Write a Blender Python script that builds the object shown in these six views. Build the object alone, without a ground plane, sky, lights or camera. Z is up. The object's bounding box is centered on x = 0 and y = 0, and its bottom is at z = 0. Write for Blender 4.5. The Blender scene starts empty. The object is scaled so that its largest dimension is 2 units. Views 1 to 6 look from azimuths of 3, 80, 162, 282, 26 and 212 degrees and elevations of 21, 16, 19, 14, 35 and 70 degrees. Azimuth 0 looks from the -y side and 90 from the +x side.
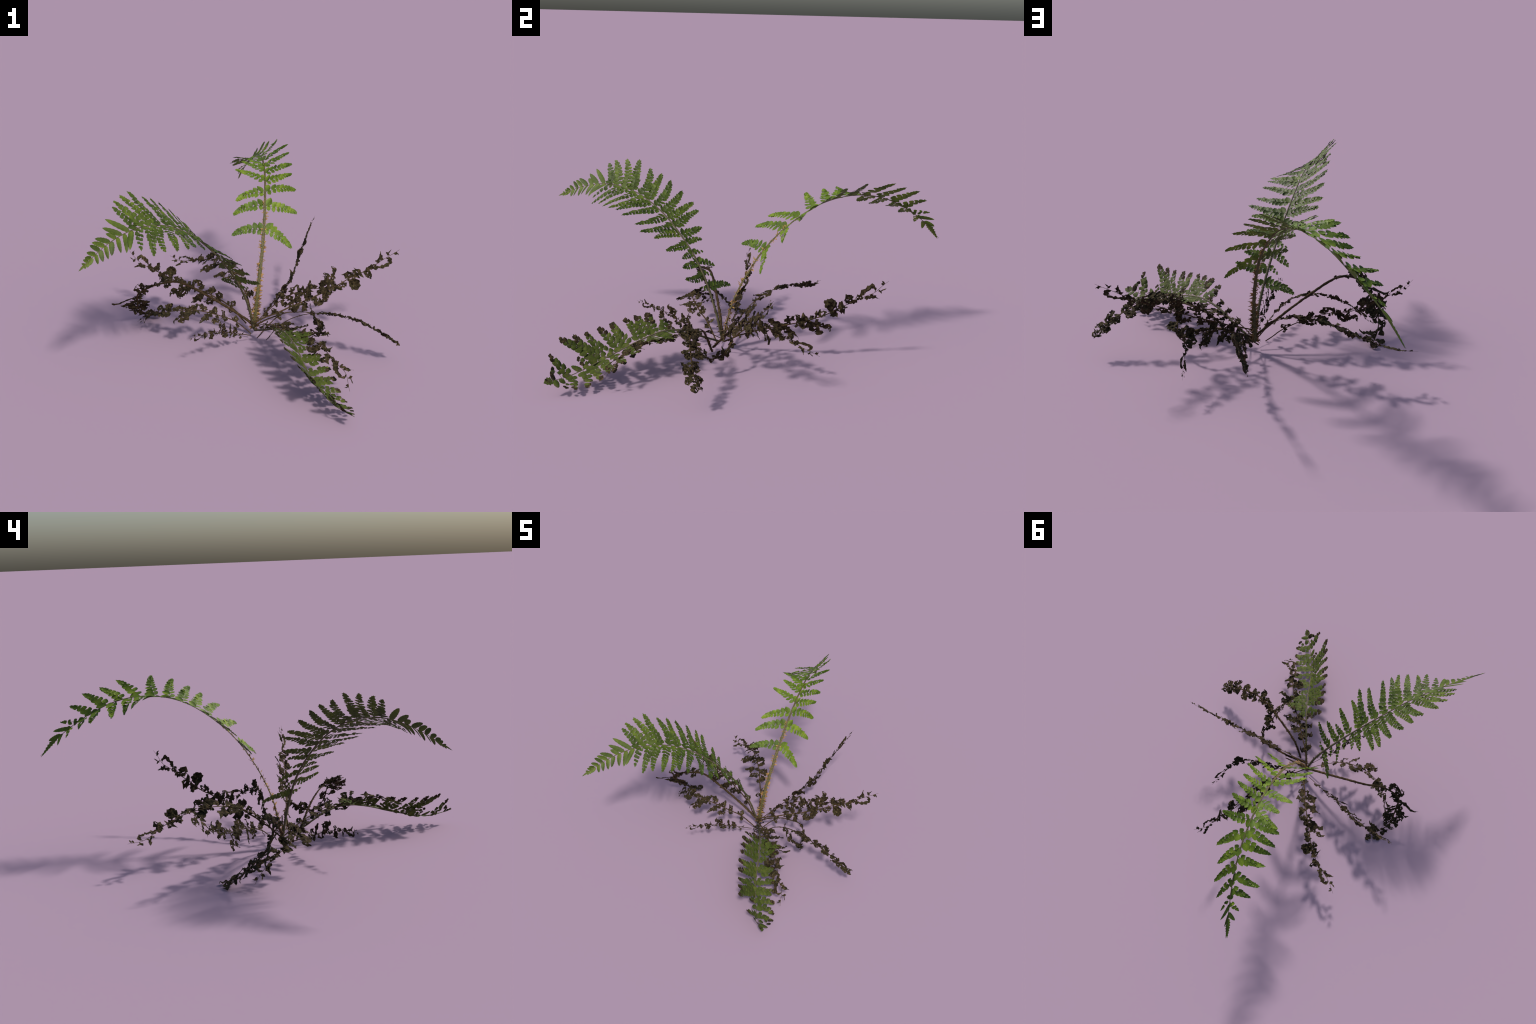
# A fern: two arching green fronds, one half-withered frond lying forward, and a
# ring of shrivelled brown fronds.  Every frond is a curved "ribbon": a spine with a
# sideways direction on either side.  Leaflets are drawn in ribbon coordinates
# (distance along the spine, distance sideways, height off the surface) and mapped on.
import bpy, math, random
from mathutils import Vector, noise

TAU = math.tau


def lerp(a, b, t):
    return a + (b - a) * t


def smooth(a, b, x):
    t = min(1.0, max(0.0, (x - a) / (b - a)))
    return t * t * (3 - 2 * t)


def table(rows, x):
    """Piecewise linear look-up in rows of (x, value); values may be numbers or vectors."""
    if x <= rows[0][0]:
        return rows[0][1]
    for (x0, v0), (x1, v1) in zip(rows, rows[1:]):
        if x <= x1:
            t = (x - x0) / (x1 - x0)
            return v0 * (1 - t) + v1 * t
    return rows[-1][1]


def catmull(pts, per=16):
    """Catmull-Rom curve through vectors (any dimension of mathutils Vector)."""
    p = [2 * pts[0] - pts[1]] + list(pts) + [2 * pts[-1] - pts[-2]]
    out = []
    for i in range(1, len(p) - 2):
        a, b, c, d = p[i - 1:i + 3]
        for k in range(per):
            u = k / per
            out.append(0.5 * (2 * b + (c - a) * u + (2 * a - 5 * b + 4 * c - d) * u * u
                              + (3 * b - a - 3 * c + d) * u ** 3))
    out.append(p[-2])
    return out


class Ribbon:
    """Curved frond surface: spine curve plus a sideways direction for each side."""
    N = 240

    def __init__(self, spine, side_plus, side_minus=None):
        raw = catmull([Vector(p) for p in spine])
        acc = [0.0]
        for a, b in zip(raw, raw[1:]):
            acc.append(acc[-1] + (b - a).length)
        self.length = acc[-1]
        self.p = []
        j = 0
        for i in range(self.N + 1):
            d = self.length * i / self.N
            while j < len(acc) - 2 and acc[j + 1] < d:
                j += 1
            t = (d - acc[j]) / max(1e-9, acc[j + 1] - acc[j])
            self.p.append(raw[j].lerp(raw[j + 1], t))
        self.t = []
        for i in range(self.N + 1):
            a, b = max(0, i - 3), min(self.N, i + 3)
            self.t.append((self.p[b] - self.p[a]).normalized())
        plus = [(s, Vector(v)) for s, v in side_plus]
        minus = [(s, Vector(v)) for s, v in side_minus] if side_minus else [(s, -v) for s, v in plus]
        self.wp = [self._square(table(plus, i / self.N), self.t[i]) for i in range(self.N + 1)]
        self.wm = [self._square(table(minus, i / self.N), self.t[i]) for i in range(self.N + 1)]

    @staticmethod
    def _square(w, t):
        return (w - t * w.dot(t)).normalized()

    def at(self, seq, s):
        f = min(1.0, max(0.0, s)) * self.N
        i = min(self.N - 1, int(f))
        return seq[i].lerp(seq[i + 1], f - i)

    def point(self, s, v=0.0, z=0.0):
        p = self.at(self.p, s)
        t = self.at(self.t, s)
        if s > 1:
            p = p + t * (s - 1) * self.length
        if s < 0:
            p = p + t * s * self.length
        if v >= 0:
            w = self.at(self.wp, s)
            n = t.cross(w)
        else:
            w = -self.at(self.wm, s)
            n = t.cross(w)
        # ease the fold close to the spine
        return p + w * v + n * z


# ---------------------------------------------------------------- materials
def material(name, build):
    m = bpy.data.materials.new(name)
    m.use_nodes = True
    nt = m.node_tree
    bsdf = nt.nodes["Principled BSDF"]
    build(nt, bsdf)
    return m


def ramp(nt, fac, stops):
    r = nt.nodes.new("ShaderNodeValToRGB")
    el = r.color_ramp.elements
    el[0].position, el[0].color = stops[0][0], (*stops[0][1], 1)
    el[1].position, el[1].color = stops[-1][0], (*stops[-1][1], 1)
    for pos, col in stops[1:-1]:
        e = el.new(pos)
        e.color = (*col, 1)
    nt.links.new(fac, r.inputs[0])
    return r.outputs[0]


def noise_tex(nt, scale, detail=3.0, rough=0.6, coord="Object", stretch=(1, 1, 1)):
    tc = nt.nodes.new("ShaderNodeTexCoord")
    mp = nt.nodes.new("ShaderNodeMapping")
    mp.inputs["Scale"].default_value = stretch
    n = nt.nodes.new("ShaderNodeTexNoise")
    n.inputs["Scale"].default_value = scale
    n.inputs["Detail"].default_value = detail
    n.inputs["Roughness"].default_value = rough
    nt.links.new(tc.outputs[coord], mp.inputs[0])
    nt.links.new(mp.outputs[0], n.inputs["Vector"])
    return n.outputs["Fac"]


def mix(nt, fac, a, b, mode="MIX"):
    m = nt.nodes.new("ShaderNodeMix")
    m.data_type = "RGBA"
    m.blend_type = mode
    for sock, val in ((m.inputs[0], fac), (m.inputs[6], a), (m.inputs[7], b)):
        if isinstance(val, (int, float)):
            sock.default_value = val
        elif isinstance(val, tuple):
            sock.default_value = (*val, 1)
        else:
            nt.links.new(val, sock)
    return m.outputs[2]


def bump(nt, bsdf, height, strength, dist):
    b = nt.nodes.new("ShaderNodeBump")
    b.inputs["Strength"].default_value = strength
    b.inputs["Distance"].default_value = dist
    nt.links.new(height, b.inputs["Height"])
    nt.links.new(b.outputs[0], bsdf.inputs["Normal"])


def finish(nt, bsdf, col, rough=0.6, spec=0.3):
    nt.links.new(col, bsdf.inputs["Base Color"])
    bsdf.inputs["Roughness"].default_value = rough
    bsdf.inputs["Specular IOR Level"].default_value = spec


def leaf_green(dark, mid, light):
    def build(nt, bsdf):
        broad = ramp(nt, noise_tex(nt, 22, 2), [(0.3, dark), (0.5, mid), (0.72, light)])
        info = nt.nodes.new("ShaderNodeObjectInfo")
        vary = ramp(nt, info.outputs["Random"], [(0.0, (0.72, 0.76, 0.75)), (1.0, (1.2, 1.16, 1.0))])
        col = mix(nt, 1.0, broad, vary, "MULTIPLY")
        fine = noise_tex(nt, 260, 2)
        grain = ramp(nt, fine, [(0.3, (0.72, 0.75, 0.7)), (0.7, (1.15, 1.15, 1.1))])
        col = mix(nt, 1.0, col, grain, "MULTIPLY")
        finish(nt, bsdf, col, 0.55, 0.22)
        bump(nt, bsdf, fine, 0.35, 0.002)
    return build


def withering(nt, bsdf):
    green = ramp(nt, noise_tex(nt, 26, 2), [(0.3, (0.028, 0.040, 0.006)), (0.55, (0.052, 0.068, 0.010)),
                                            (0.75, (0.105, 0.118, 0.018))])
    brown = ramp(nt, noise_tex(nt, 90, 3), [(0.3, (0.010, 0.008, 0.006)), (0.7, (0.07, 0.054, 0.036))])
    patch = ramp(nt, noise_tex(nt, 48, 3, 0.65), [(0.57, (0, 0, 0)), (0.64, (1, 1, 1))])
    finish(nt, bsdf, mix(nt, patch, green, brown), 0.65, 0.15)
    bump(nt, bsdf, noise_tex(nt, 220, 2), 0.4, 0.002)


def dead(dark, mid, light):
    def build(nt, bsdf):
        col = ramp(nt, noise_tex(nt, 75, 4, 0.7), [(0.28, dark), (0.52, mid), (0.74, light)])
        olive = ramp(nt, noise_tex(nt, 34, 2), [(0.42, (1.12, 0.98, 0.86)), (0.6, (0.88, 0.9, 0.76))])
        col = mix(nt, 1.0, col, olive, "MULTIPLY")
        fine = noise_tex(nt, 330, 3, 0.7)
        grain = ramp(nt, fine, [(0.3, (0.55, 0.55, 0.55)), (0.7, (1.3, 1.28, 1.22))])
        finish(nt, bsdf, mix(nt, 1.0, col, grain, "MULTIPLY"), 0.8, 0.12)
        bump(nt, bsdf, fine, 0.6, 0.003)
    return build


def stalk_skin(base, mottle, amount):
    def build(nt, bsdf):
        a = noise_tex(nt, 150, 3, 0.7)
        fac = ramp(nt, a, [(0.42, (0, 0, 0)), (0.62, (amount, amount, amount))])
        finish(nt, bsdf, mix(nt, fac, base, mottle), 0.65, 0.3)
        bump(nt, bsdf, noise_tex(nt, 400, 2), 0.5, 0.002)
    return build


M_BRIGHT = material("fresh_yellow_green_leaf", leaf_green((0.048, 0.076, 0.006), (0.085, 0.136, 0.011), (0.150, 0.205, 0.018)))
M_DEEP = material("fern_green_leaf", leaf_green((0.034, 0.047, 0.006), (0.055, 0.084, 0.009), (0.095, 0.126, 0.014)))
M_WITHER = material("withering_leaf", withering)
M_DEAD = material("withered_leaf", dead((0.005, 0.004, 0.003), (0.031, 0.0245, 0.013), (0.125, 0.094, 0.053)))
M_DEADSTALK = material("withered_stalk", dead((0.022, 0.015, 0.009), (0.055, 0.037, 0.02), (0.11, 0.075, 0.038)))
M_STALK_BRIGHT = material("scaly_green_stalk", stalk_skin((0.045, 0.048, 0.014), (0.15, 0.105, 0.042), 0.7))
M_STALK_DEEP = material("dark_green_stalk", stalk_skin((0.06, 0.058, 0.025), (0.11, 0.085, 0.042), 0.8))
M_SCALE = material("golden_scale", dead((0.13, 0.075, 0.03), (0.27, 0.175, 0.075), (0.46, 0.32, 0.15)))
M_SCALE_DARK = material("brown_scale", dead((0.045, 0.027, 0.013), (0.09, 0.056, 0.027), (0.16, 0.105, 0.05)))


# ---------------------------------------------------------------- mesh building
class Patchwork:
    """Collects vertices and faces with material slots, then turns into one object."""

    def __init__(self):
        self.v, self.f, self.m = [], [], []

    def grid(self, rows, slot=0, closed=False, skip=None):
        base, n = len(self.v), len(rows[0])
        for r in rows:
            self.v.extend(r)
        for i in range(len(rows) - 1):
            for j in range(n if closed else n - 1):
                if skip and skip(i, j):
                    continue
                k = (j + 1) % n
                self.f.append((base + i * n + j, base + i * n + k, base + (i + 1) * n + k, base + (i + 1) * n + j))
                self.m.append(slot)

    def fan(self, ring_start, n, tip, slot=0):
        self.v.append(tip)
        t = len(self.v) - 1
        for j in range(n):
            self.f.append((ring_start + j, ring_start + (j + 1) % n, t))
            self.m.append(slot)

    def make(self, name, mats, parent=None, origin=None):
        o = Vector(origin) if origin is not None else Vector((0, 0, 0))
        me = bpy.data.meshes.new(name)
        me.from_pydata([tuple(p - o) for p in self.v], [], self.f)
        for mt in mats:
            me.materials.append(mt)
        me.polygons.foreach_set("material_index", self.m)
        me.polygons.foreach_set("use_smooth", [True] * len(self.f))
        me.update()
        ob = bpy.data.objects.new(name, me)
        bpy.context.scene.collection.objects.link(ob)
        ob.location = o
        if parent is not None:
            ob.parent = parent
        return ob


def stalk_mesh(pw, rb, s0, s1, wide, thick, slot=0, rough=0.0, seed=0, steps=110, sway=0.0):
    """Flattened tapering tube along the spine; wide/thick are tables of radius over s."""
    rows, n = [], 8
    for i in range(steps + 1):
        s = lerp(s0, s1, i / steps)
        a, b = table(wide, s), table(thick, s)
        row = []
        dv = sway * noise.noise(Vector((s * 14, seed, 3.3)))
        for k in range(n):
            ang = TAU * k / n
            q = 1 + rough * noise.noise(Vector((s * 60, math.cos(ang) * 1.5, math.sin(ang) * 1.5 + seed)))
            row.append(rb.point(s, dv + a * math.cos(ang) * q, b * math.sin(ang) * q))
        rows.append(row)
    start = len(pw.v)
    pw.grid(rows, slot, closed=True)
    pw.fan(start, n, rb.point(s0), slot)
    pw.fan(start + steps * n, n, rb.point(s1 + 0.004), slot)


def pinnule(pw, rb, x, y, ax, ay, length, width, rnd, slot, toothed=0.1, blunt=0.75, rows=7, adnate=0.16, full=0.75):
    """One small leaf blade from (x, y) in ribbon metres along unit (ax, ay)."""
    L = rb.length
    bx, by = -ay, ax
    tilt = rnd.uniform(-0.30, 0.30)
    lift = rnd.uniform(0.0004, 0.0022)
    droop = rnd.uniform(-0.10, 0.06)
    curve = rnd.uniform(-0.10, 0.10)
    grid = []
    for i in range(rows + 1):
        u = i / rows
        h = width * 0.5 * (adnate * (1 - u) ** 2 + math.sin(math.pi * u ** blunt) ** full)
        if i == rows:
            h = width * 0.04
        tooth = 1 + toothed * (1 if i % 2 else -0.6)
        row = []
        for c in (-1, -0.5, 0, 0.5, 1):
            e = c * h * (tooth if abs(c) == 1 else 1)
            fx = x + ax * u * length + bx * (e + curve * length * u * u)
            fy = y + ay * u * length + by * (e + curve * length * u * u)
            z = lift + tilt * e + droop * length * u * u - 0.24 * h * c * c + (0.0012 if c == 0 else 0) * 0
            row.append(rb.point(fx / L, fy, z))
        grid.append(row)
    pw.grid(grid, slot)


def pinna(rb, spec, side, pairs, wide, rnd, mats, parent, name="leaflet", arch=0.0, fill=1.0, toothed=0.1,
          blunt=0.75, lean=62, lean_tip=44, auricle=1.2, lower=0.9, lower_fill=1.0, lance=0.16, lance_wide=0.6, brown_tip=0.0,
          taper=0.5, squeeze=0.9, merge=1.3, gaps=0.0, solid=0.05, solid_wide=0.022, adnate=0.16):
    """A leaflet of a green frond.  spec = (where it joins, where its tip stands along the stalk, reach).
    A fine midrib carries paired blades that shrink outwards and merge into a toothed point."""
    s, s_tip, reach = spec
    pw = Patchwork()
    L = rb.length
    run = (s_tip - s) * L
    length = math.hypot(run, reach)
    cx, cy = run / length, reach / length

    def axis(q):
        bow = arch * length * 4 * q * (1 - q)
        dbow = arch * 4 * (1 - 2 * q)
        x = s * L + run * q + cy * bow
        y = reach * q - cx * bow
        dx, dy = cx + cy * dbow, cy - cx * dbow
        n = math.hypot(dx, dy)
        return x, side * y, dx / n, side * dy / n

    if reach < solid:
        # short leaflets near the end of a frond are single toothed blades
        x, y, dx, dy = axis(0.0)
        dead_one = 1 if brown_tip and rnd.random() < 0.35 else 0
        pinnule(pw, rb, x, y, dx, dy, length, min(solid_wide, length * 0.5), rnd, dead_one, 0.08, 0.95, rows=11, adnate=0.5, full=0.5)
        return pw.make(name, mats, parent, rb.point(s))
    rows = []
    for i in range(13):
        q = i / 12 * 0.97
        x, y, dx, dy = axis(q)
        w = lerp(0.0016, 0.0006, q) * max(0.6, length / 0.17)
        rows.append([rb.point((x - dy * e) / L, y + dx * e, 0.0014 - abs(e) * 0.6) for e in (-w, 0.0, w)])
    pw.grid(rows, 0)
    # blades get closer together outwards
    places, q = [], 0.0
    gap = 1.0 / pairs
    while q < 0.93:
        places.append((q, gap))
        q += gap
        gap = max(0.035, gap * squeeze)
    for i, (q00, step) in enumerate(places):
        for up in (1, -1):
            if gaps and rnd.random() < gaps:
                continue
            q = min(0.96, q00 + (0.40 if up > 0 else 0.58) * step)
            x, y, dx, dy = axis(q)
            prof = (1 - q) ** taper
            ln = wide * prof * rnd.uniform(0.9, 1.08)
            wd = step * length * fill * rnd.uniform(0.92, 1.08)
            if up > 0 and i == 0:
                ln *= auricle
                wd *= 1.12
            if up < 0:
                ln *= lower * (0.8 if i == 0 else 1.0)
                wd *= lower_fill
            wd = min(wd, ln * 0.95)
            wd *= lerp(1.0, merge, q)
            ang = math.radians(lerp(lean, lean_tip, q) + rnd.uniform(-5, 5))
            px, py = abs(dy), -dx * (1 if dy > 0 else -1)     # square to the midrib, towards the frond tip
            if up < 0:
                px, py = -px, -py
            ax = dx * math.cos(ang) + px * math.sin(ang)
            ay = dy * math.cos(ang) + py * math.sin(ang)
            slot = 1 if brown_tip and q > 1 - brown_tip * rnd.uniform(0.5, 1.5) else 0
            pinnule(pw, rb, x, y, ax, ay, ln, wd, rnd, slot, toothed, blunt, adnate=adnate)
    q0 = max(0.1, 1 - lance)
    x, y, dx, dy = axis(q0)
    x1, y1, _, _ = axis(1.0)
    run1 = math.hypot(x1 - x, y1 - y)
    pinnule(pw, rb, x, y, (x1 - x) / run1, (y1 - y) / run1, run1, wide * lance_wide * 2 * (1 - q0 * 0.55), rnd,
            1 if brown_tip > 0.1 else 0, 0.26, 0.55, rows=max(7, int(22 * lance) | 1))
    return pw.make(name, mats, parent, rb.point(s))


def withered_blade(pw, rb, pts, width, seed, vscale=1.0, slot=0, lace=0.0, relief=0.24, cols=7):
    """A shrivelled leaf: a crumpled, ragged strip following (s, v) points on the ribbon."""
    L = rb.length
    line = catmull([Vector((s * L, v * vscale, 0)) for s, v in pts], max(5, 18 // len(pts))) if len(pts) > 1 else None
    m = len(line) - 1
    w = width * vscale
    rows = []
    for i, c in enumerate(line):
        d = (line[min(m, i + 1)] - line[max(0, i - 1)]).normalized()
        nx, ny = -d.y, d.x
        u = i / m
        h = 0.5 * w * (0.42 + 0.62 * math.sin(math.pi * (0.08 + 0.86 * u)) ** 0.7)
        h *= 0.98 + 0.85 * noise.noise(Vector((c.x * 70 + seed * 3.3, c.y * 70, 1.7)))
        if u > 0.7:
            h *= lerp(1, 0.16, (u - 0.7) / 0.3)
        row = []
        for j in range(cols):
            e = 2 * j / (cols - 1) - 1
            q = Vector((c.x * 90, c.y * 90, seed * 7.7 + e * 1.2))
            rag = 1 + (0.75 * noise.noise(q * 1.9) + 0.55 * noise.noise(q * 4.3)) * abs(e)
            off = e * h * rag
            x, y = c.x + nx * off, c.y + ny * off
            q2 = Vector((x * 75, y * 75, seed * 3.1))
            z = relief * w * (noise.noise(q2) + 0.45 * noise.noise(q2 * 2.6)) + 0.14 * w * (e * e - 0.4) * math.sin(seed * 2.3) + 0.22 * w * e * math.sin(u * 3.0 + seed)
            row.append(rb.point(x / L, y, z))
        rows.append(row)
    hole = None
    if lace > 0:
        def hole(i, j):
            return (0 < i < m - 1 and 0 < j < cols - 2
                    and noise.noise(Vector((i * 0.55, j * 0.8, seed * 5.0))) > 0.52 - lace)
    pw.grid(rows, slot, skip=hole)


def scales(rb, s0, s1, count, radius, length, seed, name, mat, parent, lateral=0.75, z_reach=0.5):
    """Papery scales and bristles standing off a stalk."""
    rnd = random.Random(seed)
    pw = Patchwork()
    for i in range(count):
        s = lerp(s0, s1, rnd.random() ** 1.2)
        side = rnd.choice((-1, 1))
        r = table(radius, s)
        ln = length * rnd.uniform(0.45, 1.25) * lerp(1.15, 0.75, (s - s0) / (s1 - s0))
        wd = ln * rnd.uniform(0.07, 0.2)
        updir = rnd.uniform(-0.5, 1.1)
        zdir = rnd.uniform(-z_reach, z_reach)
        curl = rnd.uniform(-0.7, 0.9)
        x0, y0 = s * rb.length, side * r * rnd.uniform(0.5, 0.95)
        z0 = rnd.uniform(-0.5, 0.5) * r
        rows = []
        for k in range(6):
            u = k / 5
            a = updir + curl * u
            cx = x0 + ln * u * math.sin(a) * 0.8
            cy = y0 + side * ln * u * math.cos(a) * lateral
            cz = z0 + zdir * ln * u
            h = wd * (1 - u ** 1.6) * (0.5 + 0.5 * min(1, u * 5)) + 0.0003
            rows.append([rb.point((cx + e * h) / rb.length, cy, cz + abs(e) * h * 0.4) for e in (-1, 0, 1)])
        pw.grid(rows)
    ob = pw.make(name, [mat], parent)
    ob["kind"] = "stuff"
    return ob


# ---------------------------------------------------------------- the plant
fern = bpy.data.objects.new("fern", None)
bpy.context.scene.collection.objects.link(fern)
fern.empty_display_size = 0.1
fern["label"] = "fern with arching green fronds and shrivelled brown fronds"
fern["category"] = "fern plant"


# --- fresh frond reaching back: wide-spaced leaflets with rounded blades
def fresh_frond_back():
    rb = Ribbon([(-0.001, -0.161, 0.046), (0.010, -0.124, 0.229), (0.018, -0.050, 0.392), (0.020, 0.048, 0.535),
                 (0.014, 0.171, 0.650), (0.001, 0.311, 0.733), (-0.021, 0.464, 0.766), (-0.052, 0.617, 0.751),
                 (-0.093, 0.758, 0.690), (-0.144, 0.888, 0.602), (-0.186, 1.000, 0.495)],
                [(0.0, (1, 0, 0)), (0.25, (1, 0.05, -0.04)), (0.36, (1, -0.03, 0.08)), (0.43, (0.97, -0.04, 0.23)),
                 (0.52, (0.94, -0.08, 0.33)), (0.57, (0.87, 0.03, 0.5)), (0.62, (0.84, 0.18, 0.52)), (0.71, (0.74, 0.27, 0.62)),
                 (0.75, (0.6, 0.44, 0.67)), (0.80, (0.5, 0.48, 0.72)), (0.84, (0.39, 0.61, 0.69)), (1.0, (0.4, 0.59, 0.7))],
                [(0.0, (-1, 0, 0)), (0.27, (-0.92, -0.32, 0.23)), (0.38, (-0.92, -0.27, 0.26)), (0.51, (-0.96, -0.2, 0.2)),
                 (0.56, (-0.95, -0.2, 0.24)), (0.61, (-0.98, -0.18, 0.12)), (0.66, (-0.96, -0.21, -0.18)), (0.70, (-0.87, -0.25, -0.39)),
                 (0.75, (-0.86, -0.38, -0.33)), (0.81, (-0.9, -0.42, -0.1)), (0.85, (-0.89, -0.44, -0.14)), (0.92, (-0.75, -0.56, -0.35))])
    wide = [(0, 0.0095), (0.25, 0.0085), (0.5, 0.0055), (0.8, 0.003), (1, 0.0010)]
    thick = [(0, 0.0034), (0.25, 0.0018), (0.5, 0.0016), (0.8, 0.0014), (1, 0.0008)]
    pw = Patchwork()
    stalk_mesh(pw, rb, 0.0, 0.995, wide, thick, rough=0.25, seed=1)
    frond = pw.make("frond", [M_STALK_BRIGHT], fern)
    rnd = random.Random(11)
    plus = [(0.312, 0.255, 0.150), (0.388, 0.360, 0.168), (0.440, 0.430, 0.164), (0.480, 0.490, 0.149), (0.521, 0.525, 0.155),
            (0.556, 0.570, 0.155), (0.604, 0.625, 0.164), (0.647, 0.710, 0.142), (0.697, 0.755, 0.117), (0.747, 0.800, 0.127),
            (0.794, 0.845, 0.101), (0.840, 0.890, 0.060), (0.878, 0.925, 0.040), (0.910, 0.948, 0.026)]
    minus = [(0.303, 0.270, 0.170), (0.388, 0.333, 0.171), (0.438, 0.380, 0.160), (0.484, 0.510, 0.164), (0.531, 0.560, 0.127),
             (0.559, 0.610, 0.149), (0.602, 0.620, 0.164), (0.639, 0.660, 0.168), (0.679, 0.690, 0.165), (0.727, 0.740, 0.152),
             (0.774, 0.810, 0.140), (0.822, 0.850, 0.105), (0.868, 0.900, 0.054), (0.905, 0.938, 0.034)]
    for side, rows in ((1, plus), (-1, minus)):
        for spec in rows:
            s, reach = spec[0], spec[2]
            far = smooth(0.52, 0.72, s)
            pinna(rb, spec, side, max(3, round(lerp(6.2, 5.0, far) * min(1, 0.25 + reach / 0.18))), lerp(0.042, 0.045, far) * min(1, 0.35 + reach / 0.2),
                  rnd, [M_BRIGHT], frond, arch=lerp(rnd.uniform(0.0, 0.10), rnd.uniform(-0.04, 0.05), far), fill=lerp(0.93, 0.95, far), toothed=0.05, blunt=lerp(0.98, 0.8, far),
                  lean=lerp(68, 60, far), lean_tip=lerp(46, 30, far), auricle=1.12, lower=lerp(0.84, 0.8, far), lower_fill=lerp(0.72, 0.85, far),
                  lance=lerp(0.22, 0.34, far), lance_wide=lerp(0.38, 0.42, far), taper=lerp(0.52, 0.66, far), squeeze=0.87, merge=lerp(1.45, 1.7, far), adnate=0.3, solid_wide=0.019)
    # merged blade at the very end
    pw = Patchwork()
    pinnule(pw, rb, 0.925 * rb.length, 0, 1, 0, 0.122, 0.024, rnd, 0, 0.3, 0.6, rows=15)
    pw.make("leaflet", [M_BRIGHT], frond, rb.point(0.925))
    scales(rb, 0.0, 0.42, 230, wide, 0.023, 5, "stalk_scale", M_SCALE, frond)
    scales(rb, 0.0, 0.10, 70, wide, 0.028, 6, "stalk_scale", M_SCALE_DARK, frond)


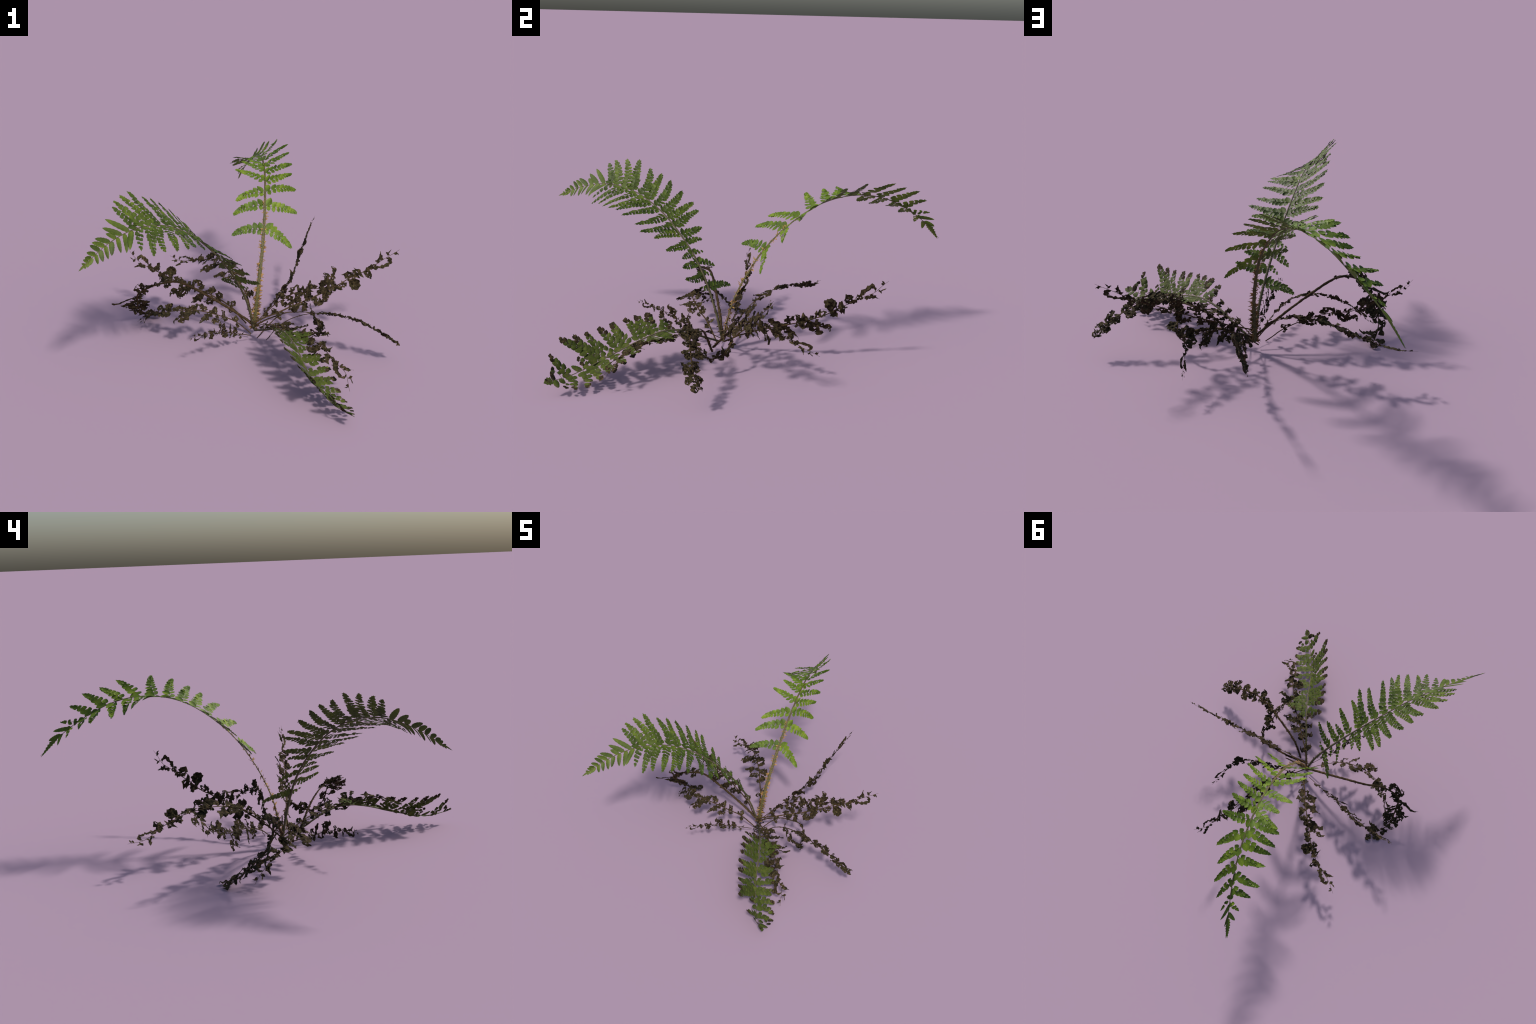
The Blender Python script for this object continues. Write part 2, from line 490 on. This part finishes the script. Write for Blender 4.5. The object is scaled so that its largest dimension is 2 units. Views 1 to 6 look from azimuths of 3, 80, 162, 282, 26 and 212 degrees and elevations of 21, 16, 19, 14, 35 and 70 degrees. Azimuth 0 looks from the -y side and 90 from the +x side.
# --- fresh frond sweeping left: dense, tapering, close-set leaflets
def fresh_frond_side():
    rb = Ribbon([(0.000, -0.165, 0.045), (-0.041, -0.203, 0.217), (-0.114, -0.260, 0.383), (-0.202, -0.343, 0.524),
                 (-0.297, -0.443, 0.639), (-0.392, -0.560, 0.717), (-0.492, -0.690, 0.744), (-0.587, -0.826, 0.718),
                 (-0.675, -0.969, 0.649)],
                [(0.0, (-0.69, 0.72, -0.07)), (0.26, (-0.66, 0.75, -0.03)), (0.36, (-0.56, 0.82, 0.12)), (0.48, (-0.56, 0.8, 0.23)),
                 (0.54, (-0.58, 0.72, 0.37)), (0.60, (-0.56, 0.7, 0.44)), (0.70, (-0.55, 0.55, 0.62)), (0.76, (-0.53, 0.48, 0.69)),
                 (0.79, (-0.59, 0.27, 0.76)), (0.85, (-0.51, 0.18, 0.84)), (0.90, (-0.52, -0.06, 0.85)), (1.0, (-0.52, -0.06, 0.85))],
                [(0.0, (0.84, -0.5, 0.19)), (0.28, (0.77, -0.63, 0.13)), (0.42, (0.72, -0.7, -0.01)), (0.51, (0.67, -0.73, -0.09)),
                 (0.59, (0.70, -0.69, -0.20)), (0.65, (0.73, -0.63, -0.28)), (0.73, (0.68, -0.58, -0.45)), (0.78, (0.74, -0.42, -0.52)),
                 (0.82, (0.72, -0.38, -0.58)), (0.85, (0.64, -0.33, -0.69)), (0.90, (0.68, -0.1, -0.72)), (1.0, (0.65, -0.12, -0.75))])
    wide = [(0, 0.0075), (0.25, 0.006), (0.5, 0.004), (0.8, 0.0022), (1, 0.0008)]
    thick = [(0, 0.0055), (0.25, 0.0045), (0.5, 0.003), (0.8, 0.0018), (1, 0.0007)]
    pw = Patchwork()
    stalk_mesh(pw, rb, 0.0, 0.995, wide, thick, rough=0.2, seed=2)
    frond = pw.make("frond", [M_STALK_DEEP], fern)
    rnd = random.Random(23)
    near = [(0.190, 0.200, 0.063), (0.243, 0.240, 0.165), (0.285, 0.280, 0.138), (0.325, 0.315, 0.100), (0.361, 0.360, 0.170),
            (0.404, 0.420, 0.178), (0.446, 0.470, 0.221), (0.491, 0.510, 0.203), (0.526, 0.580, 0.206), (0.566, 0.620, 0.196),
            (0.600, 0.655, 0.199), (0.636, 0.692, 0.188), (0.672, 0.732, 0.165), (0.708, 0.778, 0.156), (0.742, 0.800, 0.106),
            (0.775, 0.820, 0.085), (0.805, 0.842, 0.073), (0.832, 0.864, 0.055), (0.858, 0.888, 0.046), (0.882, 0.910, 0.042),
            (0.904, 0.930, 0.035), (0.924, 0.946, 0.028), (0.941, 0.960, 0.021), (0.956, 0.971, 0.015), (0.969, 0.981, 0.010)]
    far = [(0.190, 0.180, 0.163), (0.246, 0.230, 0.056), (0.291, 0.260, 0.102), (0.328, 0.320, 0.069), (0.368, 0.360, 0.099),
           (0.400, 0.400, 0.137), (0.439, 0.460, 0.184), (0.476, 0.490, 0.191), (0.511, 0.540, 0.182), (0.546, 0.592, 0.180),
           (0.581, 0.625, 0.181), (0.617, 0.665, 0.170), (0.654, 0.710, 0.193), (0.690, 0.748, 0.170), (0.722, 0.776, 0.150),
           (0.752, 0.792, 0.124), (0.784, 0.830, 0.095), (0.814, 0.850, 0.075), (0.838, 0.858, 0.040), (0.862, 0.890, 0.059),
           (0.886, 0.910, 0.048), (0.907, 0.926, 0.042), (0.926, 0.943, 0.032), (0.943, 0.958, 0.023), (0.957, 0.970, 0.016),
           (0.970, 0.980, 0.010)]
    for side, rows in ((1, far), (-1, near)):
        for k, spec in enumerate(rows):
            reach = spec[2]
            pinna(rb, spec, side, max(3, round(9.0 * min(1.05, reach / 0.19))), 0.0365 * min(1, 0.26 + reach / 0.19),
                  rnd, [M_DEEP], frond, arch=rnd.uniform(-0.06, 0.05) if k > 6 else rnd.uniform(-0.14, 0.1), fill=0.98, toothed=0.12,
                  blunt=0.86, lean=57, auricle=1.22, lower=0.92, lower_fill=0.98, lance=0.2, lance_wide=0.42, taper=0.46, squeeze=0.965, merge=1.02, solid=0.096 if spec[0] > 0.6 else 0.0,
                  solid_wide=0.0215 - 0.04 * max(0.0, spec[0] - 0.8), adnate=0.2)
    pw = Patchwork()
    pinnule(pw, rb, 0.965 * rb.length, 0, 1, 0, 0.050, 0.010, rnd, 0, 0.3, 0.7, rows=11)
    pw.make("leaflet", [M_DEEP], frond, rb.point(0.965))
    scales(rb, 0.0, 0.32, 130, wide, 0.014, 8, "stalk_scale", M_SCALE_DARK, frond)


# --- half-withered frond lying forward, folded along its stalk
def withering_frond():
    rb = Ribbon([(0.007, -0.182, 0.046), (0.063, -0.275, 0.098), (0.116, -0.365, 0.152), (0.169, -0.460, 0.174),
                 (0.219, -0.564, 0.157), (0.264, -0.675, 0.120), (0.321, -0.785, 0.086), (0.391, -0.890, 0.066),
                 (0.471, -0.991, 0.076)],
                [(0.0, (0.9, 0.43, 0.0)), (0.39, (0.9, 0.43, 0.02)), (0.56, (0.93, 0.37, -0.02)), (0.64, (0.89, 0.46, -0.06)),
                 (0.84, (0.755, 0.57, -0.32)), (1.0, (0.75, 0.56, -0.33))],
                [(0.0, (-0.8, -0.34, 0.45)), (0.32, (-0.8, -0.34, 0.5)), (0.55, (-0.62, -0.42, 0.66)), (0.75, (-0.46, -0.45, 0.77)),
                 (0.85, (-0.41, -0.42, 0.81)), (1.0, (-0.4, -0.4, 0.8))])
    wide = [(0, 0.0065), (0.3, 0.005), (0.6, 0.0032), (1, 0.0010)]
    thick = [(0, 0.005), (0.3, 0.004), (0.6, 0.0025), (1, 0.0008)]
    pw = Patchwork()
    stalk_mesh(pw, rb, 0.0, 0.99, wide, thick, rough=0.25, seed=3)
    frond = pw.make("frond", [M_STALK_DEEP], fern)
    rnd = random.Random(37)
    down = [(0.335, 0.325, 0.05), (0.365, 0.362, 0.085), (0.398, 0.390, 0.122), (0.440, 0.435, 0.105), (0.485, 0.480, 0.060),
            (0.535, 0.535, 0.095), (0.580, 0.572, 0.106), (0.630, 0.630, 0.112), (0.687, 0.690, 0.112), (0.740, 0.765, 0.104),
            (0.795, 0.838, 0.098), (0.850, 0.890, 0.085), (0.900, 0.930, 0.066), (0.940, 0.965, 0.044)]
    up = [(0.335, 0.318, 0.035), (0.362, 0.330, 0.100), (0.405, 0.385, 0.118), (0.450, 0.440, 0.124), (0.495, 0.500, 0.128),
          (0.540, 0.562, 0.135), (0.580, 0.625, 0.142), (0.622, 0.690, 0.152), (0.662, 0.752, 0.163), (0.706, 0.832, 0.170),
          (0.755, 0.790, 0.062), (0.800, 0.825, 0.045), (0.855, 0.925, 0.112), (0.905, 0.945, 0.052), (0.942, 0.968, 0.036)]
    for side, rows in ((1, down), (-1, up)):
        for spec in rows:
            reach = spec[2]
            pinna(rb, spec, side, max(2, round(5.6 * min(1.25, reach / 0.13))), 0.0365 * min(1, 0.45 + reach / 0.2) * rnd.uniform(0.88, 1.12),
                  rnd, [M_WITHER, M_DEAD], frond, arch=rnd.uniform(-0.13, 0.13), fill=rnd.uniform(0.95, 1.1), toothed=0.08, blunt=0.9, lean=60,
                  auricle=1.15, lower=0.95, lower_fill=0.95, lance=0.16, lance_wide=0.5, brown_tip=rnd.uniform(0.1, 0.42) if side < 0 else 0.2,
                  taper=0.3, squeeze=0.95, merge=1.1, gaps=0.08, adnate=0.25)
    pw = Patchwork()
    pinnule(pw, rb, 0.955 * rb.length, 0, 1, 0.0, 0.045, 0.034, rnd, 0, 0.25, 0.7)
    pinnule(pw, rb, 0.965 * rb.length, 0.004, 0.8, -0.6, 0.030, 0.022, rnd, 1, 0.25, 0.7)
    pw.make("leaflet", [M_WITHER, M_DEAD], frond, rb.point(0.955))
    # shrivelled lowest leaflets
    for k, (s, v, w) in enumerate([(0.10, 0.030, 0.015), (0.12, -0.028, 0.014), (0.17, 0.036, 0.017), (0.19, -0.03, 0.017),
                                   (0.23, 0.050, 0.018), (0.245, -0.036, 0.018), (0.285, 0.055, 0.018), (0.30, -0.045, 0.018)]):
        pw = Patchwork()
        withered_blade(pw, rb, [(s, 0), (s + 0.012, v * 0.5), (s + 0.006, v), (s + 0.03, v * 1.15)], w, 40 + k, lace=0.1)
        pw.make("withered_leaflet", [M_DEAD], frond, rb.point(s))
    scales(rb, 0.0, 0.33, 70, wide, 0.012, 9, "stalk_scale", M_SCALE_DARK, frond)


# --- fully withered fronds.  Shrivelled leaflets as (points along/across, width), in ribbon
# coordinates for a frond 0.86 m long; the positive side carries the round crumpled rosette.
WITHERED = [
    ([(0.158, 0.003), (0.158, 0.023), (0.160, 0.045)], 0.0175), ([(0.153, 0.003), (0.133, -0.030)], 0.0175),
    ([(0.175, 0.003), (0.198, 0.020)], 0.009),
    ([(0.261, -0.002), (0.263, 0.018), (0.251, 0.036)], 0.026), ([(0.256, -0.002), (0.256, -0.027)], 0.021),
    ([(0.323, 0.000), (0.331, 0.018), (0.323, 0.038), (0.333, 0.053)], 0.0225),
    ([(0.316, -0.005), (0.303, -0.030), (0.321, -0.045), (0.348, -0.057)], 0.0225),
    ([(0.346, 0.000), (0.373, -0.012), (0.386, -0.040), (0.406, -0.060), (0.426, -0.090)], 0.022),
    ([(0.401, 0.003), (0.406, 0.023), (0.424, 0.038), (0.464, 0.050)], 0.021), ([(0.406, 0.020), (0.383, 0.036)], 0.008),
    ([(0.464, 0.047), (0.461, 0.023), (0.469, 0.000)], 0.018), ([(0.446, -0.002), (0.434, -0.024)], 0.013),
    ([(0.452, 0.000), (0.486, -0.005), (0.522, -0.010)], 0.036), ([(0.491, 0.004), (0.491, 0.030)], 0.0135),
    ([(0.504, -0.010), (0.519, -0.048), (0.534, -0.075), (0.519, -0.090)], 0.023),
    ([(0.554, -0.004), (0.544, -0.030), (0.564, -0.052), (0.591, -0.075), (0.586, -0.102)], 0.0165),
    ([(0.539, 0.004), (0.531, 0.024)], 0.016), ([(0.551, 0.003), (0.576, 0.035)], 0.012),
    ([(0.570, 0.016), (0.622, 0.013)], 0.0205),
    ([(0.649, 0.000), (0.649, -0.020), (0.657, -0.040)], 0.024), ([(0.672, 0.000), (0.704, -0.008), (0.730, -0.016)], 0.029),
    ([(0.743, 0.002), (0.759, 0.025), (0.759, 0.055)], 0.0215), ([(0.760, 0.003), (0.782, -0.002), (0.800, 0.014)], 0.016),
    ([(0.798, 0.006), (0.830, 0.003)], 0.0155), ([(0.815, 0.010), (0.810, 0.029)], 0.008),
    ([(0.822, 0.014), (0.855, 0.030), (0.905, 0.033), (0.914, 0.013), (0.900, 0.000)], 0.0115),
    ([(0.842, 0.000), (0.862, -0.012), (0.877, -0.020), (0.882, -0.027), (0.894, -0.045)], 0.0105),
    ([(0.847, -0.004), (0.838, -0.018)], 0.012), ([(0.872, -0.001), (0.877, -0.022)], 0.012),
    ([(0.925, -0.003), (0.920, -0.027)], 0.0072), ([(0.927, -0.014), (0.957, -0.023)], 0.003),
    ([(0.967, 0.001), (0.960, 0.014)], 0.010), ([(0.972, 0.001), (0.975, 0.024)], 0.003),
]


def rosette(pw, rb, s, v, radius, seed, slot=0):
    """Leaflet crumpled to a round, ragged dish with a hollow centre."""
    L = rb.length
    rows = []
    for i in range(9):
        r = radius * (i + 0.15) / 8
        row = []
        for k in range(28):
            a = TAU * k / 28
            c = Vector((math.cos(a), math.sin(a), seed))
            rag = 1 + (0.26 * noise.noise(c * 1.6) + 0.22 * noise.noise(c * 4.2)) * (i / 8)
            x, y = s * L + r * rag * math.cos(a), v + r * rag * math.sin(a) * 1.06
            q = Vector((x * 85, y * 85, seed))
            z = radius * (0.22 * math.sin(i / 8 * 3.6) + 0.5 * noise.noise(q) + 0.28 * noise.noise(q * 2.7))
            row.append(rb.point(x / L, y, z))
        rows.append(row)
    pw.grid(rows, slot, closed=True)


def withered_frond(spine, side, seed, skip_below=0.0):
    rb = Ribbon(spine, side)
    k = rb.length / 0.86
    wide = [(0, 0.0042 * k), (0.5, 0.003 * k), (0.8, 0.0016 * k), (1, 0.0007 * k)]
    pw = Patchwork()
    stalk_mesh(pw, rb, 0.0, 0.995, wide, [(s, r * 0.4) for s, r in wide], rough=0.35, seed=seed, sway=0.004 * k)
    frond = pw.make("withered_frond", [M_DEADSTALK], fern)
    for i, (pts, w) in enumerate(WITHERED):
        pw = Patchwork()
        withered_blade(pw, rb, pts, w * 1.62, i + 1.37 * seed, vscale=k, lace=0.05 if w > 0.015 else 0.0)
        pw.make("withered_leaflet", [M_DEAD], frond, rb.point(pts[0][0], pts[0][1] * k))
    pw = Patchwork()
    rosette(pw, rb, 0.657, 0.038 * k, 0.030 * k, seed)
    withered_blade(pw, rb, [(0.635, 0.0), (0.652, 0.020)], 0.026, seed + 0.5, vscale=k)
    pw.make("withered_leaflet", [M_DEAD], frond, rb.point(0.657, 0.04 * k))
    return frond


# --- withered fronds on bristly stalks, the far half rolled into hooks and curls
def rolled_frond(spine, side, seed, leafy, reach, flat=0.5, n=12, stout=1.0, fingers=()):
    rb = Ribbon(spine, side)
    rnd = random.Random(seed)
    wide = [(0, 0.0062 * stout), (leafy, 0.0055 * stout), (0.8, 0.0035), (1, 0.0015)]
    pw = Patchwork()
    stalk_mesh(pw, rb, 0.0, 0.99, wide, [(s, r * flat) for s, r in wide], rough=0.45, seed=seed)
    frond = pw.make("withered_frond", [M_DEADSTALK], fern)
    for i in range(n):
        f = i / (n - 1)
        for sgn in (1, -1):
            s = lerp(leafy, 0.965, f) + rnd.uniform(-0.02, 0.02)
            ln = reach * (0.5 + 0.7 * math.sin(math.pi * (0.10 + 0.75 * f))) * rnd.choice((0.45, 0.6, 0.8, 1.15))
            w = rnd.uniform(0.018, 0.032)
            adv = rnd.uniform(-0.5, 1.1) * ln / rb.length
            hook = rnd.choice((-1, 1)) * rnd.uniform(0.05, 0.4) * ln / rb.length
            pts = [(s, 0), (s + 0.4 * adv, sgn * ln * 0.45), (s + adv, sgn * ln * 0.85), (s + adv + hook, sgn * ln)]
            pw = Patchwork()
            withered_blade(pw, rb, pts, w, seed * 10 + i * 2.3 + sgn, lace=0.07, relief=0.34)
            pw.make("withered_leaflet", [M_DEAD], frond, rb.point(s))
    for i, (s0, s1, v, w) in enumerate(fingers):
        pw = Patchwork()
        withered_blade(pw, rb, [(s0, 0), (lerp(s0, s1, 0.6), v * 0.4), (s1 + 0.008, v * 0.75), (s1, v)], w, seed * 3 + i * 1.7, relief=0.3)
        pw.make("withered_leaflet", [M_DEAD], frond, rb.point(s0))
    scales(rb, 0.02, leafy + 0.1, 90, wide, 0.010, seed, "stalk_scale", M_SCALE_DARK, frond)
    return frond


fresh_frond_back()
fresh_frond_side()
withering_frond()

withered_frond([(-0.004, -0.167, 0.055), (0.061, -0.256, 0.120), (0.152, -0.351, 0.149), (0.244, -0.452, 0.162),
                (0.319, -0.555, 0.178), (0.385, -0.641, 0.155), (0.444, -0.709, 0.119), (0.464, -0.762, 0.060)],
               [(0, (-0.76, -0.6, -0.25))], 1)
withered_frond([(-0.003, -0.187, 0.095), (0.093, -0.171, 0.135), (0.187, -0.154, 0.180), (0.280, -0.140, 0.223),
                (0.369, -0.122, 0.271), (0.456, -0.100, 0.320), (0.543, -0.080, 0.368), (0.627, -0.062, 0.423),
                (0.710, -0.044, 0.479)],
               [(0, (0.49, -0.42, -0.75))], 2)
withered_frond([(0.011, -0.161, 0.046), (0.060, -0.060, 0.102), (0.111, 0.042, 0.145), (0.159, 0.144, 0.178),
                (0.188, 0.247, 0.211), (0.210, 0.342, 0.259), (0.235, 0.431, 0.310), (0.258, 0.516, 0.357),
                (0.290, 0.578, 0.425)],
               [(0, (0.2, -0.5, 0.84))], 3)
withered_frond([(-0.010, -0.136, 0.040), (0.045, -0.094, 0.096), (0.117, -0.056, 0.155), (0.191, -0.027, 0.193),
                (0.263, 0.001, 0.210), (0.328, 0.031, 0.206), (0.368, 0.086, 0.186), (0.398, 0.153, 0.152),
                (0.424, 0.230, 0.116)],
               [(0, (0.28, 0.1, 0.95))], 4)
withered_frond([(-0.012, -0.130, 0.085), (-0.043, -0.061, 0.165), (-0.092, 0.017, 0.223), (-0.149, 0.102, 0.250),
                (-0.216, 0.190, 0.250), (-0.286, 0.274, 0.233), (-0.364, 0.341, 0.200), (-0.455, 0.386, 0.173),
                (-0.528, 0.447, 0.176)],
               [(0, (0.6, 0.68, 0.42))], 5)
withered_frond([(-0.042, -0.129, 0.056), (-0.120, -0.092, 0.120), (-0.211, -0.060, 0.163), (-0.306, -0.034, 0.189),
                (-0.393, 0.003, 0.198), (-0.477, 0.023, 0.226), (-0.557, 0.037, 0.256), (-0.630, 0.052, 0.289),
                (-0.686, 0.074, 0.341)],
               [(0, (0.35, 0.45, 0.82))], 6)
withered_frond([(-0.012, -0.191, 0.030), (-0.089, -0.229, 0.110), (-0.173, -0.269, 0.159), (-0.262, -0.289, 0.186),
                (-0.355, -0.288, 0.183), (-0.440, -0.270, 0.156), (-0.508, -0.215, 0.122), (-0.567, -0.168, 0.068),
                (-0.604, -0.150, 0.036)],
               [(0, (0.11, 0.9, 0.43))], 7)
withered_frond([(-0.011, -0.225, 0.039), (-0.065, -0.290, 0.074), (-0.115, -0.357, 0.112), (-0.164, -0.427, 0.146),
                (-0.218, -0.503, 0.166), (-0.280, -0.575, 0.175)],
               [(0, (-0.25, -0.1, -0.95))], 8)

rolled_frond([(0.070, -0.223, 0.018), (0.128, -0.257, 0.115), (0.199, -0.283, 0.178), (0.282, -0.312, 0.220),
              (0.369, -0.344, 0.239), (0.459, -0.367, 0.236), (0.547, -0.370, 0.207), (0.634, -0.368, 0.160),
              (0.712, -0.350, 0.105)],
             [(0, (0.0, 0.93, -0.36))], 11, 0.45, 0.042, 0.3, 20)
rolled_frond([(-0.015, -0.167, 0.080), (-0.100, -0.165, 0.135), (-0.250, -0.170, 0.222), (-0.380, -0.180, 0.285),
              (-0.460, -0.210, 0.288), (-0.526, -0.225, 0.266), (-0.580, -0.225, 0.228), (-0.594, -0.188, 0.170),
              (-0.600, -0.105, 0.085), (-0.555, -0.040, 0.028), (-0.505, 0.012, 0.014)],
             [(0, (0.1, 0.9, 0.3)), (0.45, (0.3, 0.9, 0.3)), (0.60, (0.9, 0.3, 0.1)), (1, (0.95, 0.1, 0.1))], 12, 0.47, 0.042, 0.9, 15, 1.1,
             fingers=[(0.66, 0.70, -0.128, 0.015), (0.71, 0.745, -0.085, 0.019), (0.78, 0.81, -0.05, 0.02), (0.70, 0.73, 0.066, 0.016),
                      (0.75, 0.78, 0.060, 0.017), (0.91, 0.93, 0.085, 0.02)])
rolled_frond([(0.020, -0.215, 0.020), (0.125, -0.160, 0.127), (0.220, -0.155, 0.150), (0.290, -0.160, 0.147),
              (0.332, -0.205, 0.110), (0.338, -0.268, 0.095), (0.322, -0.325, 0.150), (0.300, -0.350, 0.220),
              (0.268, -0.363, 0.290)],
             [(0, (0.0, 0.93, -0.36)), (0.45, (0.0, 0.93, -0.36)), (0.6, (-0.41, 0.58, -0.77)), (0.75, (-0.4, 0.4, 0.0)), (1, (-0.13, 0.86, 0.08))],
             13, 0.48, 0.034, 0.4, 10)

# stump of a broken stalk beside the crown, shaggy with scales
stump_line = Ribbon([(0.000, -0.168, 0.062), (0.060, -0.155, 0.096), (0.130, -0.142, 0.124)], [(0, (0.1, 0.6, -0.8))])
stump = Patchwork()
stalk_mesh(stump, stump_line, 0.0, 1.0, [(0, 0.005), (1, 0.003)], [(0, 0.004), (1, 0.0025)], rough=0.5, seed=21, steps=30)
stump = stump.make("stalk_stump", [M_DEADSTALK], fern)
scales(stump_line, 0.0, 0.9, 34, [(0, 0.005), (1, 0.003)], 0.012, 21, "stalk_scale", M_SCALE_DARK, stump)
